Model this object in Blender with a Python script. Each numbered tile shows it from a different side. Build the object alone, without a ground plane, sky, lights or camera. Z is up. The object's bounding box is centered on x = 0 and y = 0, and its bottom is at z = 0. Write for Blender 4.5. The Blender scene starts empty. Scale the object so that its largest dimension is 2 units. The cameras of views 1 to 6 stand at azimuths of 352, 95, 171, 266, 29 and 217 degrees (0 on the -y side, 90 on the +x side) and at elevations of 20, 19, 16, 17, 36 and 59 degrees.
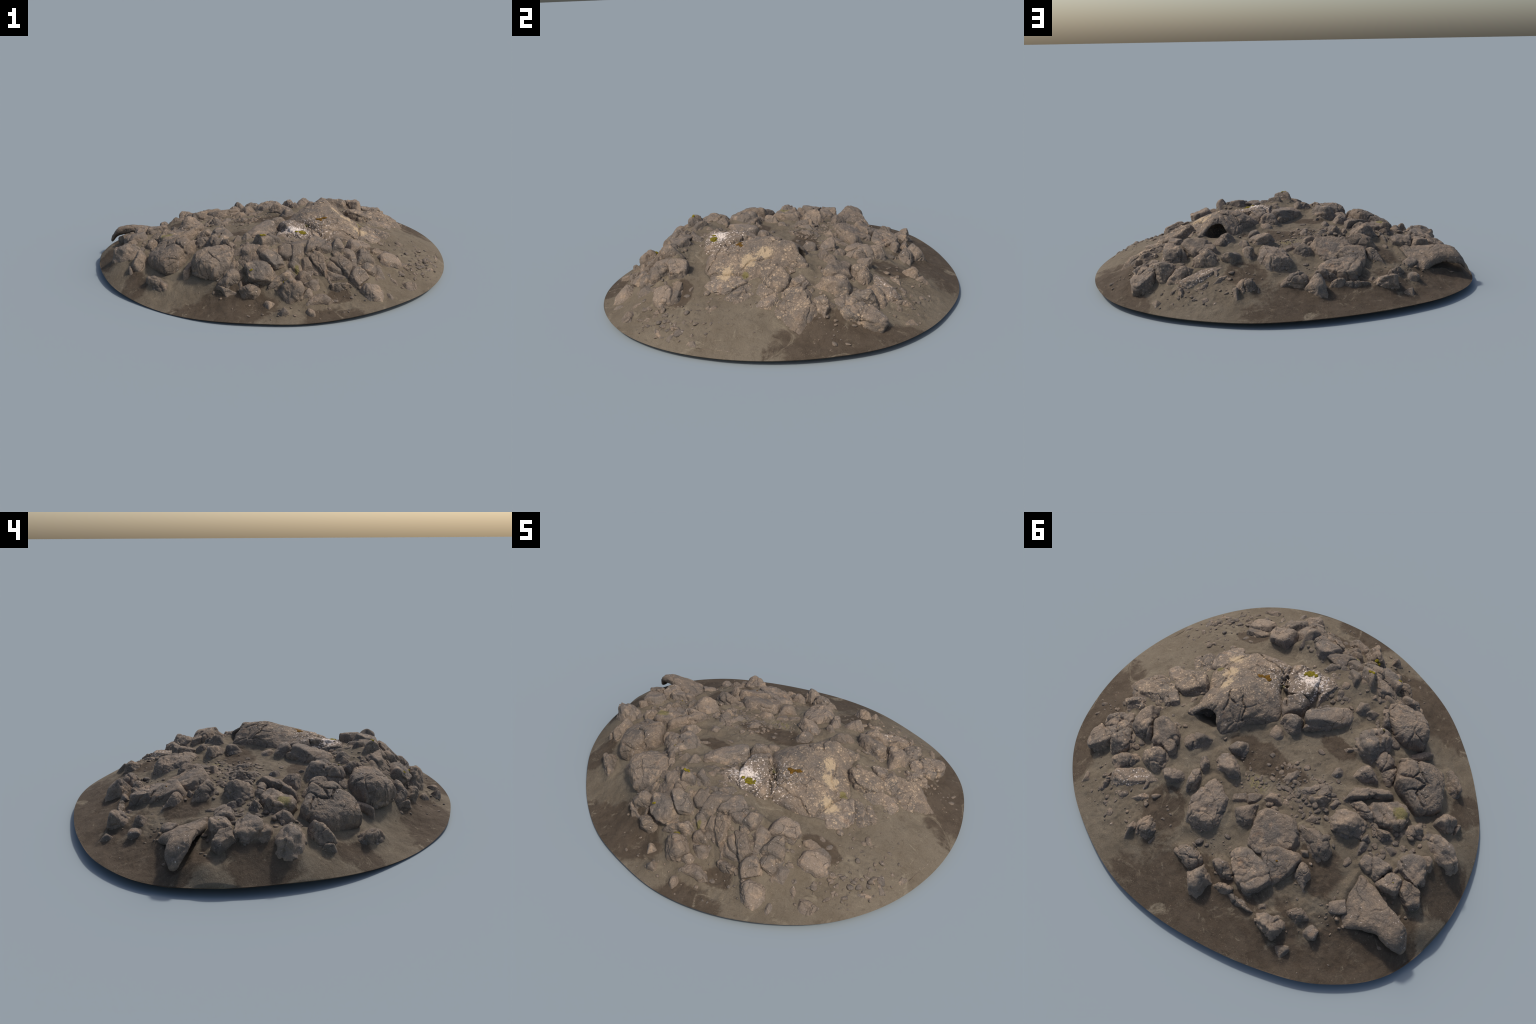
# A low mound of grey-brown basalt rubble half buried in dusty soil.
# Parts: one soil mound, a cracked whaleback outcrop with a small cave, a rock
# bridge, about 150 individually placed rocks, moss tufts and loose gravel.
# Lengths in metres; every rock is given by its height above the soil and the
# corners of its plan (mid-height cross-section), measured on the mound.
import bpy, bmesh, math
import numpy as np
from mathutils import Vector
from mathutils.bvhtree import BVHTree

rng = np.random.default_rng(11)

# ------------------------------------------------------------------ noise
_perm = np.random.default_rng(5).permutation(256)
_perm = np.concatenate([_perm, _perm, _perm])
_grad = np.random.default_rng(6).normal(size=(256, 3))
_grad /= np.linalg.norm(_grad, axis=1)[:, None]


def perlin(p):
    p = np.asarray(p, float)
    i = np.floor(p).astype(int)
    f = p - i
    i &= 255
    u = f * f * f * (f * (f * 6 - 15) + 10)
    out = 0.0
    for dx in (0, 1):
        for dy in (0, 1):
            for dz in (0, 1):
                h = _perm[_perm[_perm[i[:, 0] + dx] + i[:, 1] + dy] + i[:, 2] + dz]
                g = _grad[h]
                d = f - np.array([dx, dy, dz])
                w = ((u[:, 0] if dx else 1 - u[:, 0]) * (u[:, 1] if dy else 1 - u[:, 1])
                     * (u[:, 2] if dz else 1 - u[:, 2]))
                out = out + w * (g * d).sum(1)
    return out


def fbm(p, octaves=3):
    s, a, k = 0.0, 1.0, 1.0
    for o in range(octaves):
        s = s + a * perlin(p * k + 17.3 * o)
        a *= 0.5
        k *= 2.1
    return s


def cells(p, seed=0):
    """Voronoi cells: gap to the second nearest centre, and a random value per cell"""
    i = np.floor(p).astype(int)
    f1 = np.full(len(p), 9.0)
    f2 = np.full(len(p), 9.0)
    val = np.zeros(len(p))
    for dx in (-1, 0, 1):
        for dy in (-1, 0, 1):
            for dz in (-1, 0, 1):
                j = i + [dx, dy, dz]
                k = j & 255
                h = _perm[_perm[_perm[k[:, 0]] + k[:, 1]] + k[:, 2] + seed % 200]
                c = j + .5 + .42 * _grad[h] * 1.5
                d = ((p - c) ** 2).sum(1)
                new = d < f1
                f2 = np.where(new, f1, np.minimum(f2, d))
                val = np.where(new, (h % 97) / 96.0, val)
                f1 = np.where(new, d, f1)
    return np.sqrt(f2) - np.sqrt(f1), val


def smooth01(t):
    t = np.clip(t, 0, 1)
    return t * t * (3 - 2 * t)


# ------------------------------------------------------------------ mound
# rim of the mound: radius and height every 15 degrees, from +x round to +y
RIM_R = [1.000, 1.004, 1.009, .983, .950, .936, .924, .930, .969, 1.033, 1.070, 1.036,
         .985, .941, .896, .875, .874, .880, .911, .943, .975, 1.000, 1.003, .999]
RIM_Z = [.024, .027, .028, .027, .024, .026, .030, .031, .032, .031, .029, .033,
         .036, .025, .008, .003, .011, .014, .013, .020, .027, .025, .021, .021]


def around(table, th):
    """closed Catmull-Rom curve through values spaced evenly round the circle"""
    t = np.asarray(table)
    n = len(t)
    x = (th % (2 * np.pi)) / (2 * np.pi) * n
    i = np.floor(x).astype(int)
    f = x - i
    a, b, c, d = (t[(i + k) % n] for k in (-1, 0, 1, 2))
    return b + .5 * f * (c - a + f * (2 * a - 5 * b + 4 * c - d + f * (3 * (b - c) + d - a)))


def thin_plate(ctrl, lam=1e-4):
    ctrl = np.asarray(ctrl, float)
    X = ctrl[:, :2]
    n = len(X)
    ker = lambda d: d * d * np.log(d + 1e-9)
    K = ker(np.linalg.norm(X[:, None] - X[None], axis=-1)) + lam * np.eye(n)
    P = np.c_[np.ones(n), X]
    w = np.linalg.solve(np.block([[K, P], [P.T, np.zeros((3, 3))]]), np.r_[ctrl[:, 2], 0, 0, 0])

    def f(q):
        q = np.atleast_2d(q)
        out = np.empty(len(q))
        for s in range(0, len(q), 20000):
            b = q[s:s + 20000]
            out[s:s + 20000] = ker(np.linalg.norm(b[:, None] - X[None], axis=-1)) @ w[:n] + np.c_[np.ones(len(b)), b] @ w[n:]
        return out
    return f


# soil heights between the rocks
SOIL = [
    (.633, -.274, .140), (.585, -.369, .147), (.73, -.24, .127), (.82, .266, .094), (.80, .11, .105), (.74, .2, .143),
    (.70, .42, .092), (.53, -.28, .16), (.85, -.2, .085), (.86, -.05, .085), (.8, -.35, .087), (.7, -.45, .1),
    (.62, .38, .143), (.68, .3, .15), (.75, .32, .118), (.45, .48, .147), (.61, .05, .185), (.6, -.03, .188),
    (.537, -.128, .19), (.543, .278, .185), (.406, -.8, .038), (.47, -.776, .043), (-.086, -.82, .036), (.046, -.83, .03),
    (-.137, -.75, .05), (-.215, -.68, .06), (-.67, -.5, .014), (.32, .70, .1), (.68, .618, .05), (-.536, .717, .045),
    (-.42, .66, .094), (-.25, .7, .086), (-.585, .59, .083), (0, 0, .23), (-.2, 0, .225), (.2, .1, .232),
    (.15, .15, .215), (-.1, .1, .224), (-.22, .12, .226), (.2, .27, .222), (-.04, .23, .212), (.12, .56, .14),
    (-.1, .45, .172), (-.3, .6, .118), (-.08, .7, .09), (-.4, .2, .195), (-.45, .35, .172), (-.6, .25, .162),
    (-.8, .1, .148), (-.6, .08, .185), (-.75, .2, .16), (-.9, .15, .095), (-.93, .32, .092), (-.93, .24, .092),
    (-.88, .2, .12), (-.9, .45, .043), (-.8, .55, .045), (-.85, .02, .135), (-.8, -.08, .12), (-.85, .29, .11),
    (-.9, .24, .098), (-.7, -.2, .115), (-.35, -.1, .222), (.35, .3, .212), (.5, .4, .16), (.45, .15, .23),
    (.3, .0, .25), (.2, -.2, .245), (-.1, -.25, .238), (-.15, -.35, .268), (-.5, .03, .205), (-.4, -.62, .045),
    (-.55, -.5, .05), (-.3, -.7, .045), (-.1, -.45, .292), (0, -.42, .278), (-.05, -.37, .28), (.1, -.45, .262),
    (.275, -.455, .217), (-.36, -.36, .2), (-.3, -.35, .25), (-.22, -.4, .27), (-.3, -.28, .25), (-.45, -.3, .182),
    (-.53, -.38, .115), (-.6, -.42, .075), (-.26, -.49, .228), (-.55, -.2, .14), (.25, -.75, .06), (.12, -.77, .055),
    (.5, -.68, .08), (.6, -.55, .1), (.45, -.42, .187), (.097, -.622, .165), (.035, -.611, .163), (.067, -.526, .265),
    (-.044, -.539, .235), (.161, -.529, .25), (.147, -.587, .225), (.163, -.665, .135), (.279, -.682, .125), (.327, -.518, .205),
    (.389, -.551, .195), (.503, -.523, .14), (.604, -.459, .11), (.348, -.663, .15), (.222, -.7, .09), (-.12, -.551, .245),
    (-.173, -.59, .19), (-.102, -.635, .14), (.055, -.711, .1), (-.2, -.63, .11), (.228, -.668, .14), (.278, -.5, .255),
    (.139, -.5, .27), (-.12, -.5, .29), (-.2, -.5, .245),
]
_t = np.radians(np.arange(0, 360, 10.0))
_r, _z = around(RIM_R, _t), around(RIM_Z, _t)
soil = thin_plate(SOIL + list(zip(_r * np.cos(_t), _r * np.sin(_t), _z)))


def slope(c, e=.05):
    q = np.array([[c[0] + e, c[1]], [c[0] - e, c[1]], [c[0], c[1] + e], [c[0], c[1] - e]])
    s = soil(q)
    return np.array([(s[0] - s[1]) / (2 * e), (s[2] - s[3]) / (2 * e)])


# ------------------------------------------------------------------ scene helpers
scene_col = bpy.context.scene.collection
thing = bpy.data.objects.new('rock_outcrop', None)
thing['label'] = 'low mound of cracked grey-brown basalt rubble in dusty soil'
thing['category'] = 'rock outcrop'
scene_col.objects.link(thing)


def add_mesh(name, verts, faces, mat, centre=None):
    verts = np.asarray(verts, float)
    c = verts.mean(0) if centre is None else np.asarray(centre, float)
    me = bpy.data.meshes.new(name)
    me.from_pydata((verts - c).tolist(), [], faces if isinstance(faces, list) else faces.tolist())
    me.polygons.foreach_set('use_smooth', [True] * len(me.polygons))
    me.materials.append(mat)
    me.update()
    ob = bpy.data.objects.new(name, me)
    ob.location = c
    ob.parent = thing
    scene_col.objects.link(ob)
    return ob


_ico = {}


def icosphere(level):
    if level not in _ico:
        bm = bmesh.new()
        bmesh.ops.create_icosphere(bm, subdivisions=level, radius=1)
        v = np.array([x.co[:] for x in bm.verts])
        f = np.array([[x.index for x in y.verts] for y in bm.faces])
        bm.free()
        _ico[level] = (v / np.linalg.norm(v, axis=1)[:, None], f)
    return _ico[level]


def vertex_normals(v, f):
    n = np.cross(v[f[:, 1]] - v[f[:, 0]], v[f[:, 2]] - v[f[:, 0]])
    out = np.zeros_like(v)
    for k in range(f.shape[1]):
        for a in range(3):
            out[:, a] += np.bincount(f[:, k], n[:, a], len(v))
    return out / (np.linalg.norm(out, axis=1)[:, None] + 1e-12)


def seg_dist(p, a, b):
    a, b = np.asarray(a, float), np.asarray(b, float)
    t = np.clip(((p - a) @ (b - a)) / ((b - a) @ (b - a)), 0, 1)
    return np.linalg.norm(p - a - t[:, None] * (b - a), axis=1)


def craggy(v, n, amp, seed, blocks=16.0, fracture=1.0):
    """weathered basalt relief: lumps, sharp-edged steps, pits"""
    o = np.array([seed * 3.7, seed * 1.3, -seed * 2.1])
    q = v + o
    w = q + .012 * np.stack([perlin(q * 30 + 3), perlin(q * 30 + 8), perlin(q * 30 + 13)], 1)
    d = .9 * fbm(q * 15, 2) + .5 * fbm(w * 40, 2)
    ridge = 1 - 2 * np.abs(perlin(w * 24 + 5))
    d += .45 * (ridge - .5)
    step = perlin(w * 19 + 31)                       # broken steps: a soft terrace
    d += .55 * np.tanh(9 * step) * np.clip(perlin(q * 9 + 2) + .35, 0, 1)
    d -= .8 * np.clip(perlin(w * 75) - .22, 0, 1)    # pits
    d -= .5 * np.exp(-(perlin(w * 13 + 50) / .045) ** 2) * np.clip(perlin(q * 8 + 70) * 2 + .3, 0, 1)   # natural cracks
    d += .26 * perlin(q * 130)
    if fracture:                                     # joint network: offset plates parted by open cracks
        gap, val = cells((q + .010 * np.stack([perlin(q * 28), perlin(q * 28 + 4), perlin(q * 28 + 9)], 1)) * blocks, int(seed))
        on = np.clip(perlin(q * 7 + 40) * 3 + .75, 0, 1)
        d += fracture * on * (.85 * (val - .5) - 1.0 * np.exp(-(gap / .055) ** 2))
    return v + n * (amp * d)[:, None]


CRACKS = []          # plan polylines of the big joints


def crack(*pts, depth=.012, width=.004):
    CRACKS.append((pts, depth, width))


def cut_cracks(v, n):
    wob = np.stack([perlin(v * 22), perlin(v * 22 + 9.1)], 1) * .012 + np.stack([perlin(v * 60), perlin(v * 60 + 9.1)], 1) * .005
    p = v[:, :2] + wob
    lo, hi = p.min(0) - .02, p.max(0) + .02
    up = np.clip(n[:, 2] * 1.5, .25, 1)
    dep = np.zeros(len(v))
    for pts, depth, width in CRACKS:
        for a, b in zip(pts[:-1], pts[1:]):
            if max(a[0], b[0]) < lo[0] or min(a[0], b[0]) > hi[0] or max(a[1], b[1]) < lo[1] or min(a[1], b[1]) > hi[1]:
                continue
            d = seg_dist(p, a, b) / width
            dep = np.maximum(dep, depth * np.exp(-d ** 2) + depth * .25 * np.exp(-(d / 3) ** 2))
    v = v.copy()
    v -= n * (dep * up)[:, None]
    return v


# ------------------------------------------------------------------ materials
def nodes_of(name):
    m = bpy.data.materials.new(name)
    m.use_nodes = True
    nt = m.node_tree
    return m, nt, nt.nodes['Principled BSDF']


class NT:
    """short-hand for building node graphs"""
    def __init__(s, nt):
        s.nt = nt
        s.pos = s.new('ShaderNodeNewGeometry').outputs['Position']

    def new(s, kind, **kw):
        n = s.nt.nodes.new(kind)
        for k, v in kw.items():
            setattr(n, k, v)
        return n

    def put(s, sock, v):
        if hasattr(v, 'is_output'):
            s.nt.links.new(v, sock)
        else:
            sock.default_value = v

    def math(s, op, a, b=0.0, clamp=False):
        n = s.new('ShaderNodeMath', operation=op, use_clamp=clamp)
        s.put(n.inputs[0], a)
        s.put(n.inputs[1], b)
        return n.outputs[0]

    def noise(s, scale, detail=4, rough=.55, off=(0, 0, 0), stretch=(1, 1, 1), dist=0.0):
        m = s.new('ShaderNodeMapping')
        s.put(m.inputs['Vector'], s.pos)
        m.inputs['Location'].default_value = off
        m.inputs['Scale'].default_value = stretch
        n = s.new('ShaderNodeTexNoise')
        s.put(n.inputs['Vector'], m.outputs[0])
        n.inputs['Scale'].default_value = scale
        n.inputs['Detail'].default_value = detail
        n.inputs['Roughness'].default_value = rough
        n.inputs['Distortion'].default_value = dist
        return n.outputs['Fac']

    def voronoi(s, scale, feature='F1', rand=1.0, out='Distance'):
        n = s.new('ShaderNodeTexVoronoi', feature=feature)
        s.put(n.inputs['Vector'], s.pos)
        n.inputs['Scale'].default_value = scale
        n.inputs['Randomness'].default_value = rand
        return n.outputs[out]

    def step(s, v, a, b):
        n = s.new('ShaderNodeMapRange', interpolation_type='SMOOTHSTEP')
        s.put(n.inputs['Value'], v)
        n.inputs['From Min'].default_value = a
        n.inputs['From Max'].default_value = b
        return n.outputs['Result']

    def mix(s, fac, a, b, blend='MIX'):
        n = s.new('ShaderNodeMix', data_type='RGBA', blend_type=blend)
        s.put(n.inputs['Factor'], fac)
        for sock, v in ((n.inputs['A'], a), (n.inputs['B'], b)):
            s.put(sock, v if hasattr(v, 'is_output') else (*v, 1))
        return n.outputs['Result']

    def blob(s, centre, radius):
        """1 at a place on the mound, fading to 0 at the radius (in plan)"""
        m = s.new('ShaderNodeVectorMath', operation='SUBTRACT')
        s.put(m.inputs[0], s.pos)
        m.inputs[1].default_value = (centre[0], centre[1], 0)
        k = s.new('ShaderNodeVectorMath', operation='MULTIPLY')
        s.put(k.inputs[0], m.outputs[0])
        rx, ry = radius if isinstance(radius, tuple) else (radius, radius)
        k.inputs[1].default_value = (1 / rx, 1 / ry, 0)
        l = s.new('ShaderNodeVectorMath', operation='LENGTH')
        s.put(l.inputs[0], k.outputs[0])
        return s.math('SUBTRACT', 1.0, l.outputs['Value'], clamp=True)

    def blobs(s, items):
        f = 0.0
        for c, r in items:
            b = s.blob(c, r)
            f = b if f == 0.0 else s.math('MAXIMUM', f, b)
        return f

    def bump(s, bsdf, height, strength, distance):
        b = s.new('ShaderNodeBump')
        b.inputs['Strength'].default_value = strength
        b.inputs['Distance'].default_value = distance
        s.put(b.inputs['Height'], height)
        s.nt.links.new(b.outputs[0], bsdf.inputs['Normal'])


def rock_material():
    m, nt, bs = nodes_of('basalt')
    g = NT(nt)
    grey, brown, pale = ROCK_GREY, ROCK_BROWN, ROCK_PALE
    c = g.mix(g.step(g.noise(9, 5, .6), .36, .64), grey, brown)
    c = g.mix(g.math('MULTIPLY', g.step(g.noise(24, 6, .65, (3, 1, 0)), .50, .68), .85), c, pale)
    rnd = g.new('ShaderNodeObjectInfo').outputs['Random']
    tint = g.math('ADD', .86, g.math('MULTIPLY', rnd, .26))
    tc = g.new('ShaderNodeCombineColor')
    for i in range(3):
        g.put(tc.inputs[i], tint)
    c = g.mix(1.0, c, tc.outputs[0], 'MULTIPLY')
    # rusty stains
    c = g.mix(g.math('MULTIPLY', g.step(g.noise(13, 4, .7, (0, 7, 2)), .60, .74), .45), c, (.30, .185, .11))
    # dark grain and pale mineral grain
    c = g.mix(g.math('MULTIPLY', g.step(g.noise(190, 3, .7), .35, .62), .75), g.mix(1.0, c, (.70, .69, .68), 'MULTIPLY'), c)
    grain = g.math('MULTIPLY', g.step(g.noise(330, 2, .6, (5, 5, 5)), .66, .78), .4)
    c = g.mix(grain, c, (.46, .37, .28))
    # hairline joints
    wn = g.new('ShaderNodeTexNoise')
    g.put(wn.inputs['Vector'], g.pos)
    wn.inputs['Scale'].default_value = 14
    wn.inputs['Detail'].default_value = 4
    wv = g.new('ShaderNodeVectorMath', operation='MULTIPLY_ADD')
    g.put(wv.inputs[0], wn.outputs['Color'])
    wv.inputs[1].default_value = (.07, .07, .07)
    g.put(wv.inputs[2], g.pos)
    vn = g.new('ShaderNodeTexVoronoi', feature='DISTANCE_TO_EDGE')
    g.put(vn.inputs['Vector'], wv.outputs[0])
    vn.inputs['Scale'].default_value = 10
    hair = g.math('MULTIPLY', g.step(vn.outputs['Distance'], .022, .004), g.step(g.noise(7, 3, .6, (4, 4, 1)), .51, .60))
    c = g.mix(g.math('MULTIPLY', hair, .5), c, (.07, .055, .042))
    # tan lichen dots on the eastern slabs
    zone = g.blobs([((.42, -.15), (.34, .34)), ((.62, .08), (.28, .3)), ((.66, .36), (.2, .22)), ((.48, .5), (.22, .16))])
    zone = g.math('ADD', .02, g.math('MULTIPLY', g.step(zone, .0, .45), .98))
    cell = g.voronoi(62)
    pick = g.noise(30, 3, .6, (2, 2, 2))
    dots = g.math('MULTIPLY', g.step(cell, .42, .22), g.step(pick, .46, .60))
    fine = g.math('MULTIPLY', g.step(g.voronoi(150), .40, .20), g.step(g.noise(18, 4, .65, (6, 1, 2)), .46, .60))
    dots = g.math('MAXIMUM', dots, fine)
    c = g.mix(g.math('MULTIPLY', g.math('MULTIPLY', dots, zone), .62), c, (.52, .385, .25))
    # sandy smears on the whaleback
    smear = g.blobs([((.475, -.235), (.075, .055)), ((.425, -.13), (.06, .06)), ((.385, -.055), (.045, .07))])
    smear = g.math('MULTIPLY', g.step(g.math('ADD', smear, g.math('MULTIPLY', g.math('SUBTRACT', g.noise(55, 7, .8), .5), 3.0)), .30, .62), .7)
    c = g.mix(smear, c, (.48, .36, .22))
    # white lichen: crowded patches that break up into dots
    w = g.blobs([((.088, -.318), (.085, .062)), ((.13, -.30), (.15, .13))])
    core = g.blob((.085, -.318), (.11, .075))
    w = g.math('ADD', g.math('MULTIPLY', core, .75), g.math('MULTIPLY', g.math('SUBTRACT', g.noise(85, 6, .8, (1, 4, 0)), .5), 3.0))
    white = g.step(w, .36, .50)
    halo = g.step(g.blob((.15, -.29), (.22, .19)), .0, .5)
    wd = g.math('MULTIPLY', g.step(g.voronoi(95), .40, .22), g.math('MULTIPLY', halo, g.step(g.noise(36, 3, .6, (9, 2, 0)), .46, .54)))
    far = g.math('MULTIPLY', g.step(g.voronoi(85), .34, .24), g.math('MULTIPLY', g.step(g.blob((.45, .53), (.17, .09)), .0, .9), g.step(g.noise(36, 3, .6, (9, 2, 5)), .46, .56)))
    white = g.math('MAXIMUM', white, g.math('MAXIMUM', wd, far))
    c = g.mix(g.math('MULTIPLY', white, .9), c, (.72, .62, .54))
    # thin moss film
    film = g.blobs([((-.60, -.02), (.055, .05)), ((.50, -.14), (.03, .03)), ((.18, -.21), (.02, .02)), ((.03, -.62), (.02, .025))])
    film = g.math('MULTIPLY', g.step(g.math('ADD', film, g.math('SUBTRACT', g.noise(60, 4, .7), .5)), .3, .6), .75)
    c = g.mix(film, c, (.17, .145, .045))
    g.put(bs.inputs['Base Color'], c)
    bs.inputs['Roughness'].default_value = .88
    bs.inputs['Specular IOR Level'].default_value = .25
    h = g.math('ADD', g.noise(150, 6, .7), g.math('MULTIPLY', g.noise(45, 6, .65, (4, 0, 0)), 1.5))
    h = g.math('SUBTRACT', h, g.math('MULTIPLY', hair, .7))
    g.bump(bs, h, .85, .007)
    return m


def soil_material():
    m, nt, bs = nodes_of('dusty_soil')
    g = NT(nt)
    c = g.mix(g.step(g.noise(5, 6, .6), .35, .65), SOIL_A, SOIL_B)
    # bare dark earth: the north-western skirt, the southern hollow, the eastern corner
    dark = g.blobs([((-.38, .90), (.88, .44)), ((-.92, .62), (.48, .42)), ((-.45, .38), (.16, .13)),
                    ((.98, .22), (.34, .26)), ((.90, .52), (.25, .30)),
                    ((-.42, -.72), (.42, .22)), ((.15, -.92), (.25, .14)), ((.22, -.75), (.09, .06)), ((.24, .55), (.14, .12)),
                    ((.0, .13), (.26, .10)), ((-.80, -.30), (.10, .16)), ((-.92, .10), (.14, .2)), ((-.2, -.12), (.12, .06)), ((.55, -.44), (.12, .06))])
    nz = g.math('SUBTRACT', g.noise(7, 7, .68, (1, 2, 3), dist=.6), .5)
    dark = g.step(g.math('ADD', dark, g.math('MULTIPLY', nz, 1.3)), .16, .34)
    dk = g.mix(g.step(g.noise(17, 6, .65), .35, .65), SOIL_DARK, SOIL_DARK2)
    c = g.mix(g.math('MULTIPLY', dark, .93), c, dk)
    # blotches
    c = g.mix(g.math('MULTIPLY', g.step(g.noise(16, 6, .7, (8, 0, 0), dist=.5), .56, .68), .5), c, (.135, .106, .074))
    c = g.mix(g.math('MULTIPLY', g.step(g.noise(11, 6, .75, (0, 8, 0), dist=1.0), .60, .70), .6), c, (.30, .255, .185))
    c = g.mix(g.math('MULTIPLY', g.step(g.noise(34, 6, .72, (5, 0, 4), dist=.8), .50, .66), .45), c, g.mix(1.0, c, (.62, .59, .56), 'MULTIPLY'))
    c = g.mix(g.math('MULTIPLY', g.step(g.noise(6, 7, .7, (2, 9, 4), stretch=(1, 1, 1), dist=1.5), .58, .66), .5), c, (.27, .225, .16))
    # grit
    c = g.mix(g.math('MULTIPLY', g.step(g.noise(210, 3, .7), .36, .60), .35), g.mix(1.0, c, (.66, .65, .64), 'MULTIPLY'), c)
    fleck = g.math('MULTIPLY', g.step(g.voronoi(120), .17, .10), g.step(g.noise(14, 3, .6, (3, 3, 0)), .50, .62))
    c = g.mix(g.math('MULTIPLY', fleck, .4), c, (.42, .35, .26))
    # green crust in the basin
    gc = g.math('ADD', g.blob((-.03, .235), (.10, .06)), g.math('SUBTRACT', g.noise(45, 5, .7), .5))
    c = g.mix(g.math('MULTIPLY', g.math('MULTIPLY', g.step(gc, .38, .62), g.step(g.noise(140, 4, .7), .42, .6)), .6), c, (.22, .19, .07))
    g.put(bs.inputs['Base Color'], c)
    bs.inputs['Roughness'].default_value = .95
    bs.inputs['Specular IOR Level'].default_value = .15
    h = g.math('ADD', g.noise(170, 5, .7), g.math('MULTIPLY', g.noise(40, 6, .65), 1.6))
    g.bump(bs, h, .55, .005)
    return m


def plain_material(name, a, b, scale, rough=.95):
    m, nt, bs = nodes_of(name)
    g = NT(nt)
    g.put(bs.inputs['Base Color'], g.mix(g.step(g.noise(scale, 4, .65), .38, .62), a, b))
    bs.inputs['Roughness'].default_value = rough
    bs.inputs['Specular IOR Level'].default_value = .15
    g.bump(bs, g.noise(scale * 4, 4, .7), .8, .003)
    return m


ROCK_GREY, ROCK_BROWN, ROCK_PALE = (.175, .146, .120), (.246, .189, .140), (.352, .262, .183)
SOIL_A, SOIL_B = (.192, .158, .115), (.158, .127, .090)
SOIL_DARK, SOIL_DARK2 = (.080, .059, .041), (.102, .077, .055)

BASALT = rock_material()
EARTH = soil_material()
YELLOW_MOSS = plain_material('yellow_moss', (.20, .16, .012), (.11, .085, .01), 120)
BROWN_MOSS = plain_material('brown_moss', (.16, .075, .008), (.08, .045, .008), 90)

# ------------------------------------------------------------------ rocks
PLANS = []           # (polygon, height) kept for the soil that banks up against them
ROCKS = []


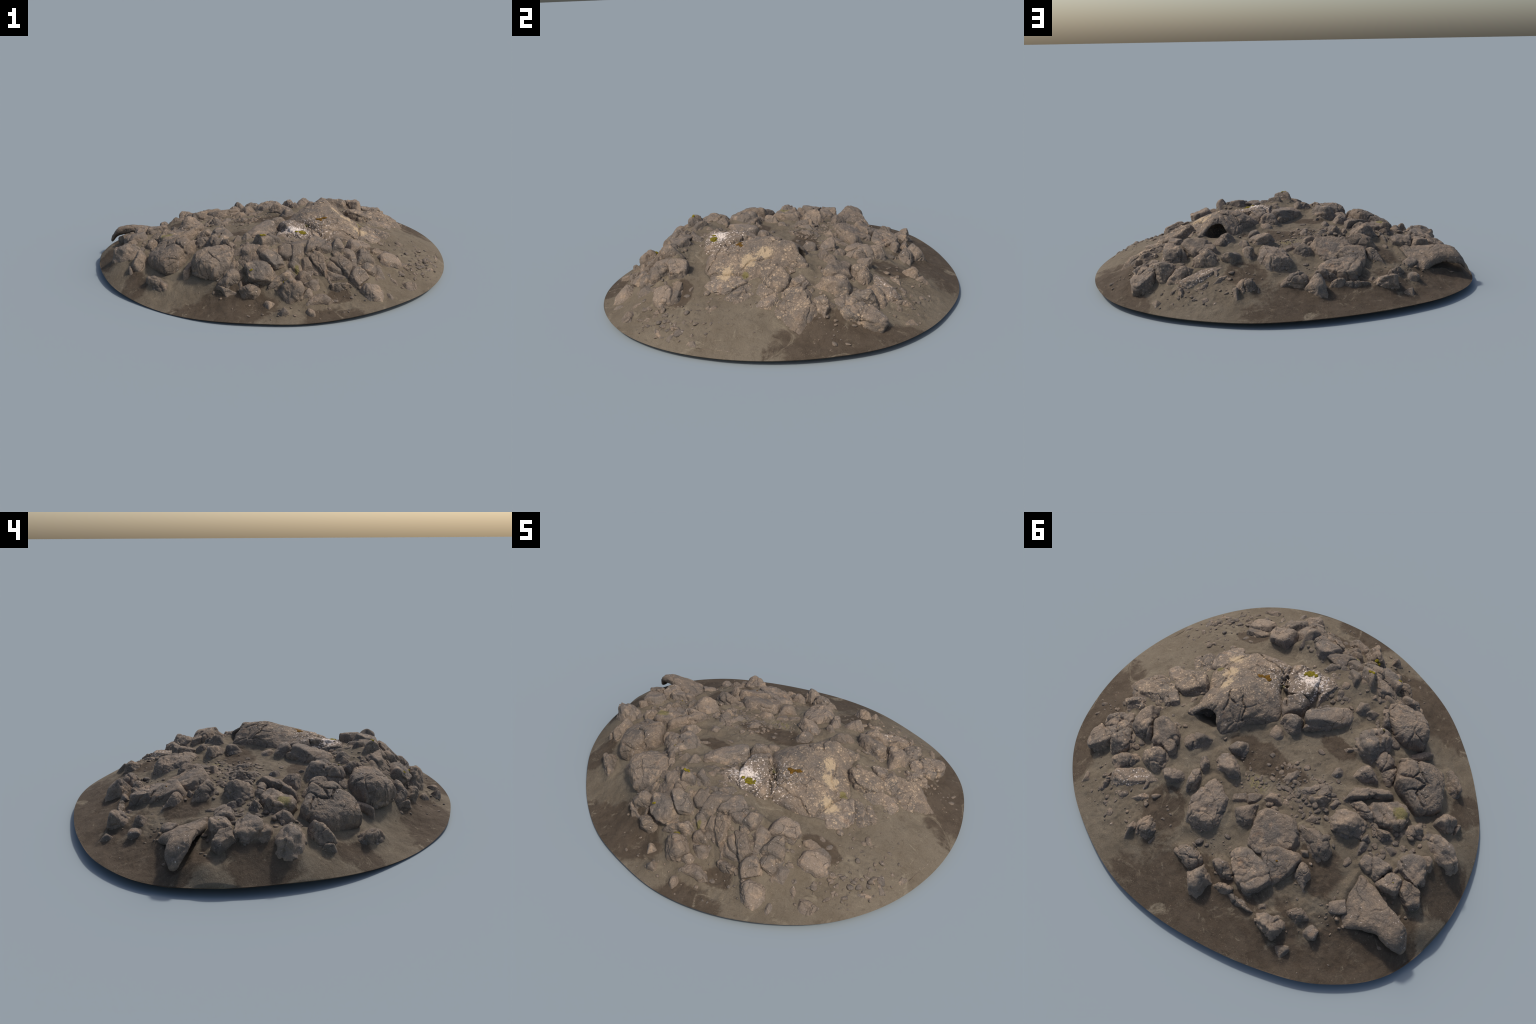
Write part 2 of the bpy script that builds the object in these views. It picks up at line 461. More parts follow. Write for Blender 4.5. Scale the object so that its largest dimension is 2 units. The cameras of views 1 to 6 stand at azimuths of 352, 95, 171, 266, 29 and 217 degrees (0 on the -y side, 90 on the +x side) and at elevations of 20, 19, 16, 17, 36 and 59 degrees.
def rock(kind, height, *plan, follow=None, sharp=None, fill=1.06, lift=0.0, relief=1.0, steep=None, joints=None):
    """A weathered rock: a rounded polytope whose side planes stand on the edges
    of its plan; it follows the slope by `follow` and gets relief and joints."""
    seed = len(ROCKS) + 1
    r = np.random.default_rng(1000 + seed)
    P = np.array(plan)
    nxt = np.roll(P, -1, 0)
    cr = P[:, 0] * nxt[:, 1] - nxt[:, 0] * P[:, 1]
    c = ((P + nxt) * cr[:, None]).sum(0) / (3 * cr.sum())
    size = float(np.ptp(P, axis=0).max())
    z0 = float(soil(c)[0]) + lift
    if follow is None:
        follow = .9 if kind in ('joint_block', 'slab') else .6
    lumpy = kind in ('boulder', 'stone', 'pebble')
    if sharp is None:
        sharp = r.uniform(9, 17) if lumpy else 22.0
    if steep is None:
        steep = (4, 38) if lumpy else (0, 22)
    if kind == 'joint_block':
        fill *= 1.10
        relief *= .75
    gr = slope(c) * follow
    # lay the plan on the slope: local z is the (partly followed) slope normal
    nz = np.array([-gr[0], -gr[1], 1.0])
    nz /= np.linalg.norm(nz)
    nx = np.array([1.0, 0, gr[0]])
    nx /= np.linalg.norm(nx)
    M = np.stack([nx, np.cross(nz, nx), nz])            # rows: local axes
    Q = np.c_[P - c, (P - c) @ gr] @ M.T
    height = height * nz[2]
    Q = Q[:, :2]
    e = np.roll(Q, -1, 0) - Q
    L = np.linalg.norm(e, axis=1)
    N2 = np.stack([e[:, 1], -e[:, 0]], 1) / L[:, None]
    D = (Q * N2).sum(1) * fill
    al = np.radians(r.uniform(*steep, len(D)))
    if height < .025:
        al = np.radians(r.uniform(25, 50, len(D)))
    nor = [np.c_[N2 * np.cos(al)[:, None], np.sin(al)]]
    dis = [D * np.cos(al) + .3 * height * np.sin(al)]
    tilt = r.normal(0, .24 if lumpy else .10, 2)
    t = np.array([tilt[0], tilt[1], 1.0])
    nor += [(t / np.linalg.norm(t))[None], np.array([[0, 0, -1.0]])]
    dis += [np.array([height * 1.03]), np.array([.45 * height + min(.025, .5 * height + .004)])]
    nor, dis = np.concatenate(nor), np.concatenate(dis)
    level = 6 if size > .2 else 5 if size > .085 else 4
    d, f = icosphere(level)
    size = max(size, float(np.ptp(Q, axis=0).max()))
    ext = np.array([np.ptp(Q[:, 0]), np.ptp(Q[:, 1]), 1.6 * height + .03])
    d = d * ext
    d /= np.linalg.norm(d, axis=1)[:, None]

    def radius(nor, dis):
        return (np.clip(d @ nor.T / dis, 0, None) ** sharp).sum(1) ** (-1 / sharp)

    v = d * radius(nor, dis)[:, None]
    # knocked-off corners
    k = r.integers(6, 11)
    a, el = r.uniform(0, 2 * np.pi, k), np.radians(r.uniform(10, 68, k))
    cn = np.stack([np.cos(a) * np.cos(el), np.sin(a) * np.cos(el), np.sin(el)], 1)
    cd = (v @ cn.T).max(0) * r.uniform(.84, .99, k)
    v = d * radius(np.concatenate([nor, cn]), np.concatenate([dis, cd]))[:, None]
    v = v @ M
    v += np.array([c[0], c[1], z0])
    n = vertex_normals(v, f)
    amp = .0085 * min(1.0, size / .13) * relief * min(1, .35 + height / .06)
    v = craggy(v, n, amp, seed, float(np.clip(2.4 / size, 9, 28)), float(np.clip(size / .17, .3, 1)))
    # own joints
    if joints is None:
        joints = int(r.uniform() < .45) if size > .09 else 0
    for _ in range(joints):
        a = r.uniform(0, np.pi)
        jn = np.array([np.cos(a), np.sin(a), r.normal(0, .35)])
        jn /= np.linalg.norm(jn)
        off = r.uniform(-.28, .28) * size
        dd = (v - np.array([c[0], c[1], z0])) @ jn - off + .010 * perlin(v * 30 + seed) + .004 * perlin(v * 90 + seed)
        v -= n * (.007 * np.exp(-(dd / .0028) ** 2) + .0025 * np.exp(-(dd / .008) ** 2))[:, None]
    v = cut_cracks(v, vertex_normals(v, f))
    v[:, 2] = np.maximum(v[:, 2], .002)
    PLANS.append((P, height))
    ROCKS.append(add_mesh(kind, v, f, BASALT))
    return ROCKS[-1]


def polar_slab(name, plan, centre, top, under, rings=90, spokes=330, edge=3.0, relief=1.0, seed=1, round_plan=.5, blocks=11.0):
    """A rock with a free-form plan and modelled top and under surfaces that
    meet in a rounded edge."""
    c = np.array(centre)
    P = np.array(plan) - c
    th = np.linspace(-np.pi, np.pi, spokes, endpoint=False)
    ray = np.stack([np.cos(th), np.sin(th)], 1)
    R = np.zeros(spokes)
    for a, e in zip(P, np.roll(P, -1, 0) - P):          # where each spoke leaves the plan
        den = ray[:, 0] * e[1] - ray[:, 1] * e[0]
        den = np.where(np.abs(den) < 1e-9, 1e-9, den)
        t = (a[0] * e[1] - a[1] * e[0]) / den
        u = (a[0] * ray[:, 1] - a[1] * ray[:, 0]) / den
        R = np.where((u >= 0) & (u <= 1) & (t > 0), np.maximum(R, t), R)
    for _ in range(int(10 * round_plan)):
        R = .25 * np.roll(R, 1) + .5 * R + .25 * np.roll(R, -1)
    s = np.linspace(0, 1, rings + 1)[1:] ** .8
    xy = c + (s[:, None, None] * (R[:, None] * np.stack([np.cos(th), np.sin(th)], 1))[None])
    xy = np.concatenate([c[None], xy.reshape(-1, 2)])
    ss = np.concatenate([[0], np.repeat(s, spokes)])
    zt, zb = top(xy), under(xy)
    k = np.clip(1 - ss ** edge, 0, 1) ** .5
    mid = .5 * (zt + zb)
    zt, zb = mid + (zt - mid) * k, mid + (zb - mid) * k
    nb = 1 + (rings - 1) * spokes          # the outermost ring is shared
    V = np.concatenate([np.c_[xy, zt], np.c_[xy, zb][:nb]])
    F = []
    n0 = len(xy)
    for i in range(spokes):
        j = (i + 1) % spokes
        F.append((0, 1 + i, 1 + j))
        F.append((n0, n0 + 1 + j, n0 + 1 + i))
    ii = np.arange(spokes)
    jj = (ii + 1) % spokes
    for q in range(rings - 1):
        a, b = 1 + q * spokes, 1 + (q + 1) * spokes
        quad = np.stack([a + ii, b + ii, b + jj, a + jj], 1)
        F += [tuple(x) for x in quad[:, [0, 1, 2]]] + [tuple(x) for x in quad[:, [0, 2, 3]]]
        bb = (n0 + b) if q < rings - 2 else b
        quad = np.stack([n0 + a + ii, bb + ii, bb + jj, n0 + a + jj], 1)
        F += [tuple(x) for x in quad[:, [2, 1, 0]]] + [tuple(x) for x in quad[:, [3, 2, 0]]]
    F = np.array(F)
    n = vertex_normals(V, F)
    V = craggy(V, n, .006 * relief, seed, blocks)
    V = cut_cracks(V, vertex_normals(V, F))
    PLANS.append((np.array(plan), .06))
    ob = add_mesh(name, V, F, BASALT)
    ROCKS.append(ob)
    return ob


# ---- joints of the big slabs (plan polylines)
crack((.24, -.36), (.205, -.30), (.19, -.25), (.135, -.17), (.10, -.13), depth=.022, width=.007)   # lichen slab / whaleback
crack((.19, -.25), (.30, -.245), (.36, -.235), depth=.006, width=.003)
crack((.20, -.27), (.29, -.30), (.37, -.31), (.42, -.335), depth=.009, width=.003)
crack((.45, -.325), (.47, -.25), (.50, -.17), (.505, -.13), depth=.012, width=.005)
crack((.33, -.01), (.30, .03), (.27, .03), depth=.010, width=.004)
crack((.30, .03), (.29, .08), depth=.008, width=.003)
crack((.26, -.02), (.22, .02), (.21, .05), depth=.010, width=.004)
crack((.41, -.02), (.43, -.12), (.47, -.16), depth=.008, width=.004)
crack((-.50, -.31), (-.565, -.235), (-.56, -.185), (-.50, -.16), depth=.011, width=.004)           # the big western boulder
crack((-.565, -.235), (-.62, -.21), (-.60, -.16), depth=.011, width=.004)
crack((-.56, -.185), (-.62, -.21), depth=.009, width=.003)
crack((-.66, -.12), (-.60, -.14), (-.60, -.16), depth=.010, width=.004)
crack((-.60, -.16), (-.55, -.12), depth=.008, width=.003)
crack((-.30, -.26), (-.33, -.25), (-.36, -.21), depth=.014, width=.005)                            # split block on the crest
crack((-.33, -.25), (-.33, -.30), depth=.010, width=.004)
crack((.12, .33), (.07, .345), (.03, .36), depth=.006, width=.003)                                  # pitted boulder
crack((.66, .40), (.70, .37), (.71, .33), depth=.009, width=.004)
crack((.70, .37), (.76, .40), depth=.007, width=.003)
crack((.64, .06), (.72, .03), (.76, .06), depth=.006, width=.003)
crack((.70, .12), (.62, .16), depth=.006, width=.003)
crack((-.70, .41), (-.72, .455), depth=.005, width=.003)

# ---- whaleback: a domed, cracked outcrop with a cave under its northern shoulder
WHALE = [(.53, -.10), (.56, -.20), (.51, -.30), (.42, -.35), (.32, -.36), (.24, -.36), (.215, -.29), (.17, -.18),
         (.11, -.14), (.085, -.06), (.12, -.01), (.19, .04), (.205, .10), (.245, .155), (.280, .150), (.305, .122), (.345, .112), (.385, .122), (.415, .158), (.45, .168),
         (.465, .12), (.46, .03)]
whale_top = thin_plate([(.311, -.018, .345), (.30, .05, .328), (.271, -.185, .297), (.246, -.298, .276), (.43, -.34, .224), (.503, -.142, .224),
                        (.52, -.26, .188), (.355, .095, .332), (.43, .10, .25), (.46, .15, .255), (.25, .11, .28), (.17, -.08, .305), (.21, 0, .315), (.13, -.09, .285),
                        (.40, -.05, .284), (.41, -.18, .272), (.35, -.28, .266)], 1e-4)
whale = polar_slab('whaleback', WHALE, (.32, -.09), whale_top, lambda q: soil(q) - .05, rings=130, spokes=520, edge=12, relief=.85, seed=301, blocks=9.5)
# the cave: a tunnel bored into the northern face
d, f = icosphere(4)
tun = d * np.array([.060, .14, .062])
tun *= (1 + .16 * perlin(d * 2.2 + 4) + .10 * perlin(d * 6))[:, None]
a = math.radians(-12)
R = np.array([[math.cos(a), -math.sin(a), 0], [math.sin(a), math.cos(a), 0], [0, 0, 1]])
cutter = add_mesh('cutter', tun @ R.T + np.array([.347, .150, .240]), f, BASALT)
mod = whale.modifiers.new('cave', 'BOOLEAN')
mod.operation, mod.object, mod.solver = 'DIFFERENCE', cutter, 'EXACT'
bpy.context.view_layer.update()
me = bpy.data.meshes.new_from_object(whale.evaluated_get(bpy.context.evaluated_depsgraph_get()))
whale.modifiers.clear()
whale.data = me
me.name = 'whaleback'
bpy.data.objects.remove(cutter)

# ---- rock bridge on the western flank: an arched slab that touches down at its tip
BRIDGE = [(-.605, .275), (-.69, .295), (-.755, .325), (-.84, .355), (-.895, .365), (-.935, .415), (-.93, .445), (-.88, .462), (-.81, .452),
          (-.73, .475), (-.68, .50), (-.64, .485), (-.62, .44), (-.605, .37)]
bridge_top = thin_plate([(-.609, .292, .187), (-.61, .38, .155), (-.64, .46, .122), (-.72, .46, .145), (-.75, .39, .18), (-.70, .32, .178),
                         (-.848, .385, .184), (-.895, .385, .172), (-.89, .44, .152), (-.93, .43, .122), (-.81, .44, .163)], 1e-4)


def bridge_under(q):
    t = smooth01((q[:, 0] + .95) / .06)
    inner = smooth01((q[:, 0] + .70) / .08)
    return bridge_top(q) - .052 - .03 * (1 - t) - .05 * inner


polar_slab('rock_bridge', BRIDGE, (-.75, .40), bridge_top, bridge_under, rings=60, spokes=300, edge=5, relief=.7, seed=302, blocks=8)

# ---- the two big undercut boulders on the south-western flank
BOULDER_A = [(-.495, -.425), (-.465, -.480), (-.388, -.540), (-.305, -.520), (-.245, -.455), (-.28, -.36), (-.358, -.325), (-.433, -.325), (-.490, -.385)]
boulder_a_top = thin_plate([(-.41, -.40, .268), (-.47, -.49, .220), (-.44, -.33, .235), (-.36, -.31, .245), (-.44, -.45, .262), (-.31, -.41, .27),
                            (-.36, -.50, .235)], 1e-4)
polar_slab('boulder', BOULDER_A, tuple(np.mean(BOULDER_A, axis=0)), boulder_a_top,
           lambda q: .128 - .13 * smooth01((q[:, 1] + .44) / .10), rings=80, spokes=300, edge=13, relief=1.2, seed=303, round_plan=.3, blocks=9)
BOULDER_B = [(-.723, -.182), (-.665, -.294), (-.632, -.339), (-.573, -.343), (-.490, -.284), (-.441, -.245), (-.497, -.126), (-.645, -.079), (-.705, -.140)]
boulder_b_top = thin_plate([(-.592, -.159, .243), (-.576, -.24, .254), (-.505, -.23, .268), (-.476, -.226, .262), (-.70, -.218, .185), (-.64, -.345, .178),
                            (-.55, -.19, .264), (-.68, -.29, .185), (-.55, -.31, .225)], 1e-4)
polar_slab('boulder', BOULDER_B, tuple(np.mean(BOULDER_B, axis=0)), boulder_b_top,
           lambda q: .098 - .09 * smooth01((q[:, 0] + .62) / .08), rings=80, spokes=320, edge=13, relief=1.0, seed=304, round_plan=.4, blocks=7)

# ---- the loose and half-buried rocks
rock('stone', .055, (-.375, -.560), (-.335, -.600), (-.285, -.590), (-.280, -.545), (-.330, -.520))
rock('slab', 0.05, (0.636, 0.323), (0.689, 0.275), (0.761, 0.318), (0.774, 0.471), (0.720, 0.493), (0.673, 0.452), fill=1.17)
rock('stone', 0.063, (0.556, 0.367), (0.609, 0.342), (0.645, 0.344), (0.672, 0.425), (0.643, 0.471), (0.600, 0.466), (0.560, 0.436))
rock('joint_block', 0.063, (0.516, 0.339), (0.545, 0.267), (0.592, 0.208), (0.620, 0.266), (0.615, 0.331), (0.581, 0.347), fill=1.17)
rock('slab', 0.054, (0.394, 0.277), (0.442, 0.238), (0.501, 0.228), (0.524, 0.267), (0.468, 0.361), (0.425, 0.345), fill=1.17)
rock('joint_block', 0.045, (0.361, 0.338), (0.391, 0.272), (0.453, 0.299), (0.427, 0.343), (0.377, 0.360))
rock('stone', 0.063, (0.352, 0.402), (0.383, 0.351), (0.437, 0.355), (0.483, 0.391), (0.476, 0.438), (0.438, 0.456), (0.375, 0.447))
rock('stone', 0.041, (0.471, 0.446), (0.514, 0.424), (0.606, 0.479), (0.600, 0.514), (0.570, 0.526), (0.497, 0.491))
rock('slab', 0.018, (0.351, 0.479), (0.355, 0.451), (0.436, 0.464), (0.535, 0.501), (0.564, 0.534), (0.532, 0.600), (0.477, 0.578))
rock('stone', 0.027, (0.541, 0.638), (0.543, 0.571), (0.566, 0.532), (0.574, 0.555), (0.557, 0.652))
rock('stone', 0.041, (0.240, 0.407), (0.269, 0.382), (0.339, 0.412), (0.343, 0.439), (0.305, 0.466), (0.256, 0.444))
rock('stone', 0.041, (0.256, 0.207), (0.263, 0.191), (0.348, 0.210), (0.370, 0.257), (0.343, 0.288), (0.294, 0.290))
rock('stone', 0.05, (0.102, 0.138), (0.134, 0.107), (0.177, 0.127), (0.183, 0.184), (0.143, 0.193), (0.108, 0.179))
rock('boulder', 0.045, (0.048, 0.262), (0.095, 0.212), (0.155, 0.202), (0.203, 0.223), (0.196, 0.255), (0.161, 0.290), (0.057, 0.290))
rock('stone', 0.041, (0.189, 0.303), (0.228, 0.272), (0.246, 0.291), (0.222, 0.327), (0.197, 0.341))
rock('stone', 0.045, (0.171, 0.411), (0.187, 0.367), (0.217, 0.332), (0.240, 0.353), (0.218, 0.425), (0.202, 0.444))
rock('boulder', 0.048, (-0.004, 0.425), (0.035, 0.347), (0.069, 0.321), (0.136, 0.326), (0.164, 0.378), (0.164, 0.456), (0.111, 0.566), (0.040, 0.542), (-0.000, 0.498), joints=0)
rock('stone', 0.045, (0.281, 0.687), (0.314, 0.666), (0.319, 0.698), (0.303, 0.740))
rock('stone', 0.054, (0.202, 0.654), (0.266, 0.602), (0.290, 0.660), (0.271, 0.705), (0.217, 0.705))
rock('pebble', 0.018, (0.648, 0.633), (0.675, 0.601), (0.688, 0.608), (0.674, 0.647))
rock('stone', 0.009, (0.305, 0.540), (0.360, 0.549), (0.393, 0.598), (0.362, 0.593))
rock('pebble', 0.009, (0.186, 0.668), (0.195, 0.666), (0.205, 0.713), (0.195, 0.712))
rock('boulder', 0.063, (-0.063, 0.673), (-0.055, 0.634), (-0.008, 0.615), (0.052, 0.621), (0.079, 0.657), (0.043, 0.684), (-0.027, 0.698), fill=1.12, joints=0)
rock('stone', 0.063, (-0.129, 0.684), (-0.061, 0.641), (-0.025, 0.705), (-0.081, 0.763), (-0.115, 0.750), fill=1.12, joints=0, relief=.7)
rock('stone', 0.045, (-0.197, 0.616), (-0.159, 0.576), (-0.099, 0.588), (-0.078, 0.608), (-0.113, 0.635), (-0.161, 0.641))
rock('stone', 0.036, (-0.240, 0.669), (-0.220, 0.637), (-0.157, 0.659), (-0.148, 0.687), (-0.212, 0.688))
rock('boulder', 0.027, (-0.359, 0.673), (-0.236, 0.657), (-0.205, 0.679), (-0.287, 0.689), (-0.343, 0.684))
rock('stone', 0.05, (-0.495, 0.678), (-0.489, 0.640), (-0.445, 0.615), (-0.381, 0.662), (-0.372, 0.696), (-0.476, 0.714))
rock('stone', 0.045, (-0.564, 0.555), (-0.504, 0.539), (-0.465, 0.588), (-0.519, 0.603))
rock('stone', 0.036, (-0.618, 0.609), (-0.612, 0.570), (-0.568, 0.567), (-0.556, 0.613), (-0.596, 0.626))
rock('stone', 0.036, (-0.562, 0.699), (-0.547, 0.683), (-0.500, 0.719), (-0.548, 0.745))
rock('pebble', 0.013, (-0.388, 0.633), (-0.374, 0.616), (-0.353, 0.635), (-0.366, 0.651))
rock('slab', 0.04, (-0.356, 0.547), (-0.308, 0.502), (-0.193, 0.480), (-0.141, 0.501), (-0.122, 0.539), (-0.218, 0.619), (-0.282, 0.637), (-0.315, 0.617), relief=.7)
rock('slab', 0.045, (-0.391, 0.401), (-0.368, 0.378), (-0.281, 0.406), (-0.219, 0.470), (-0.351, 0.549), (-0.384, 0.476), relief=.7)
rock('boulder', 0.06, (-0.466, 0.295), (-0.443, 0.264), (-0.363, 0.253), (-0.293, 0.280), (-0.293, 0.296), (-0.415, 0.354), (-0.458, 0.339), joints=0)
rock('stone', 0.054, (-0.463, 0.478), (-0.460, 0.427), (-0.416, 0.386), (-0.387, 0.395), (-0.396, 0.453))
rock('pebble', 0.027, (-0.401, 0.365), (-0.387, 0.346), (-0.357, 0.363), (-0.378, 0.383))
rock('slab', 0.027, (-0.658, 0.444), (-0.622, 0.405), (-0.576, 0.453), (-0.600, 0.485), (-0.633, 0.474))
rock('slab', 0.045, (-0.705, 0.193), (-0.655, 0.188), (-0.581, 0.214), (-0.582, 0.261), (-0.679, 0.270))
rock('slab', 0.036, (-0.346, 0.346), (-0.285, 0.281), (-0.255, 0.267), (-0.136, 0.311), (-0.117, 0.342), (-0.164, 0.471), (-0.220, 0.478), (-0.342, 0.379), joints=0, relief=.7)
rock('slab', 0.054, (-0.782, 0.239), (-0.766, 0.201), (-0.713, 0.201), (-0.679, 0.278), (-0.708, 0.290), (-0.781, 0.278))
rock('stone', 0.041, (-0.119, 0.407), (-0.118, 0.359), (-0.099, 0.304), (-0.026, 0.386), (-0.065, 0.426), (-0.096, 0.433))
rock('slab', 0.011, (-0.042, 0.328), (-0.014, 0.302), (0.027, 0.338), (0.011, 0.365))
rock('slab', 0.013, (-0.091, 0.294), (-0.079, 0.263), (-0.021, 0.298), (-0.053, 0.333))
rock('stone', 0.027, (-0.178, 0.262), (-0.166, 0.238), (-0.100, 0.233), (-0.099, 0.280), (-0.137, 0.272))
rock('pebble', 0.081, (-0.203, 0.302), (-0.167, 0.303), (-0.155, 0.328), (-0.177, 0.340), (-0.202, 0.325))
rock('pebble', 0.023, (-0.339, 0.238), (-0.335, 0.209), (-0.304, 0.209), (-0.300, 0.244))
rock('slab', 0.018, (-0.278, 0.049), (-0.212, 0.128), (-0.198, 0.166), (-0.250, 0.153))
rock('slab', 0.02, (-0.156, 0.107), (-0.133, 0.088), (-0.104, 0.117), (-0.105, 0.159), (-0.141, 0.157))
rock('joint_block', 0.045, (-0.872, 0.253), (-0.834, 0.192), (-0.769, 0.200), (-0.779, 0.252), (-0.845, 0.284))
rock('joint_block', 0.045, (-0.838, 0.157), (-0.792, 0.079), (-0.728, 0.099), (-0.705, 0.158), (-0.745, 0.185), (-0.819, 0.191))
rock('pebble', 0.018, (-0.683, 0.118), (-0.652, 0.113), (-0.627, 0.133), (-0.669, 0.154))
rock('stone', 0.036, (-0.832, 0.090), (-0.822, 0.059), (-0.788, 0.042), (-0.763, 0.072), (-0.803, 0.114))
rock('boulder', 0.06, (-0.918, 0.004), (-0.900, -0.044), (-0.842, -0.069), (-0.767, -0.076), (-0.729, -0.058), (-0.774, 0.023), (-0.825, 0.034), (-0.898, 0.033))
rock('stone', 0.032, (-0.573, 0.157), (-0.540, 0.130), (-0.528, 0.169), (-0.557, 0.232), (-0.572, 0.198))
rock('stone', 0.07, (-0.805, -0.179), (-0.779, -0.205), (-0.736, -0.185), (-0.719, -0.131), (-0.725, -0.096), (-0.768, -0.097), (-0.798, -0.120))
rock('stone', 0.036, (-0.826, -0.192), (-0.805, -0.207), (-0.801, -0.152), (-0.825, -0.141))
rock('stone', 0.041, (-0.719, -0.022), (-0.689, -0.053), (-0.651, -0.013), (-0.651, 0.023), (-0.666, 0.036), (-0.703, 0.015))
rock('stone', 0.041, (-0.635, 0.091), (-0.612, 0.065), (-0.566, 0.081), (-0.547, 0.090), (-0.589, 0.129))
rock('stone', 0.05, (-0.633, 0.022), (-0.600, -0.002), (-0.581, 0.013), (-0.573, 0.051), (-0.616, 0.065))
rock('slab', 0.041, (-0.632, 0.020), (-0.630, -0.029), (-0.578, -0.084), (-0.535, -0.059), (-0.452, 0.032), (-0.538, 0.073), (-0.564, 0.070))
rock('stone', 0.045, (-0.524, 0.062), (-0.481, 0.042), (-0.429, 0.033), (-0.398, 0.078), (-0.517, 0.093))
rock('boulder', 0.06, (-0.522, 0.180), (-0.513, 0.129), (-0.495, 0.096), (-0.429, 0.099), (-0.378, 0.115), (-0.375, 0.142), (-0.388, 0.197), (-0.420, 0.225), (-0.467, 0.212), joints=0)
rock('slab', 0.045, (-0.523, -0.068), (-0.508, -0.091), (-0.411, -0.027), (-0.366, 0.033), (-0.378, 0.081))
rock('stone', 0.045, (-0.434, -0.086), (-0.397, -0.122), (-0.362, -0.129), (-0.343, -0.106), (-0.342, -0.042), (-0.393, -0.053))
rock('pebble', 0.027, (-0.302, -0.010), (-0.287, -0.039), (-0.251, -0.031), (-0.255, 0.014), (-0.288, 0.012))
rock('stone', 0.045, (-0.332, 0.105), (-0.293, 0.059), (-0.272, 0.070), (-0.269, 0.157), (-0.323, 0.163))
rock('pebble', 0.027, (-0.372, 0.092), (-0.341, 0.092), (-0.339, 0.137), (-0.362, 0.137))
rock('stone', 0.05, (-0.453, -0.206), (-0.417, -0.234), (-0.375, -0.237), (-0.351, -0.196), (-0.372, -0.156), (-0.420, -0.136))
rock('stone', 0.05, (-0.485, -0.168), (-0.454, -0.207), (-0.420, -0.180), (-0.417, -0.142), (-0.443, -0.121), (-0.483, -0.138))
rock('stone', 0.027, (-0.490, -0.120), (-0.477, -0.176), (-0.438, -0.121), (-0.471, -0.105))
rock('stone', 0.062, (-0.736, -0.338), (-0.692, -0.395), (-0.633, -0.433), (-0.622, -0.394), (-0.681, -0.303), (-0.729, -0.306))
rock('boulder', 0.055, (-0.389, -0.242), (-0.369, -0.298), (-0.321, -0.319), (-0.273, -0.285), (-0.239, -0.232), (-0.252, -0.184), (-0.284, -0.151), (-0.355, -0.157), follow=.3)
rock('stone', 0.027, (-0.543, -0.404), (-0.513, -0.412), (-0.460, -0.329), (-0.437, -0.277), (-0.504, -0.330))
rock('stone', 0.045, (-0.324, -0.341), (-0.271, -0.412), (-0.256, -0.377), (-0.304, -0.318))
rock('pebble', 0.027, (-0.253, -0.359), (-0.214, -0.355), (-0.203, -0.321), (-0.248, -0.323))
rock('joint_block', 0.06, (-0.181, -0.279), (-0.136, -0.309), (0.005, -0.197), (-0.007, -0.149), (-0.045, -0.123), (-0.121, -0.183), (-0.163, -0.224))
rock('joint_block', 0.027, (-0.158, -0.243), (-0.023, -0.137), (-0.028, -0.090), (-0.128, -0.177))
rock('pebble', 0.011, (-0.276, -0.154), (-0.249, -0.151), (-0.228, -0.130), (-0.244, -0.124))
rock('slab', 0.04, (0.033, -0.233), (0.063, -0.351), (0.095, -0.399), (0.246, -0.369), (0.247, -0.305), (0.208, -0.230), (0.127, -0.188))
rock('slab', 0.027, (-0.020, -0.374), (0.086, -0.389), (0.072, -0.352), (0.024, -0.279), (-0.006, -0.329))
rock('joint_block', 0.054, (0.026, -0.160), (0.038, -0.215), (0.081, -0.224), (0.138, -0.171), (0.124, -0.129), (0.089, -0.100))
rock('stone', 0.054, (-0.023, -0.080), (0.007, -0.127), (0.042, -0.133), (0.083, -0.084), (0.076, -0.048), (0.004, -0.036))
rock('stone', 0.023, (0.020, -0.003), (0.046, -0.045), (0.095, -0.053), (0.082, 0.017), (0.043, 0.021))
rock('slab', 0.03, (0.448, -0.284), (0.510, -0.336), (0.558, -0.308), (0.599, -0.231), (0.532, -0.123), (0.486, -0.149))
rock('slab', 0.013, (0.539, -0.127), (0.618, -0.225), (0.678, -0.163), (0.654, -0.091), (0.563, -0.070), fill=1.17)
rock('slab', 0.04, (0.450, 0.021), (0.517, -0.060), (0.591, -0.029), (0.622, 0.022), (0.593, 0.070), (0.545, 0.076), fill=1.17)
rock('slab', 0.027, (0.522, 0.129), (0.579, 0.077), (0.599, 0.144), (0.571, 0.172), fill=1.17)
rock('slab', 0.02, (0.570, -0.061), (0.626, -0.069), (0.658, -0.041), (0.631, 0.014), (0.589, -0.013), fill=1.17)
rock('slab', 0.013, (0.633, 0.014), (0.654, -0.042), (0.708, -0.071), (0.725, -0.013), (0.672, 0.024), fill=1.17)
rock('slab', 0.025, (0.605, 0.046), (0.762, 0.006), (0.826, 0.111), (0.738, 0.199), (0.609, 0.144), fill=1.17)
rock('slab', 0.027, (0.657, 0.238), (0.680, 0.186), (0.773, 0.239), (0.712, 0.258), fill=1.17)
rock('joint_block', 0.032, (-0.045, -0.536), (-0.014, -0.559), (0.026, -0.553), (0.027, -0.506), (-0.039, -0.496))
rock('joint_block', 0.029, (0.018, -0.575), (0.070, -0.564), (0.092, -0.507), (0.031, -0.503))
rock('joint_block', 0.032, (0.098, -0.559), (0.145, -0.558), (0.223, -0.509), (0.155, -0.465), (0.116, -0.487))
rock('joint_block', 0.032, (0.151, -0.517), (0.152, -0.561), (0.187, -0.576), (0.226, -0.572), (0.230, -0.513))
rock('joint_block', 0.05, (0.226, -0.572), (0.272, -0.581), (0.286, -0.563), (0.280, -0.506), (0.241, -0.523))
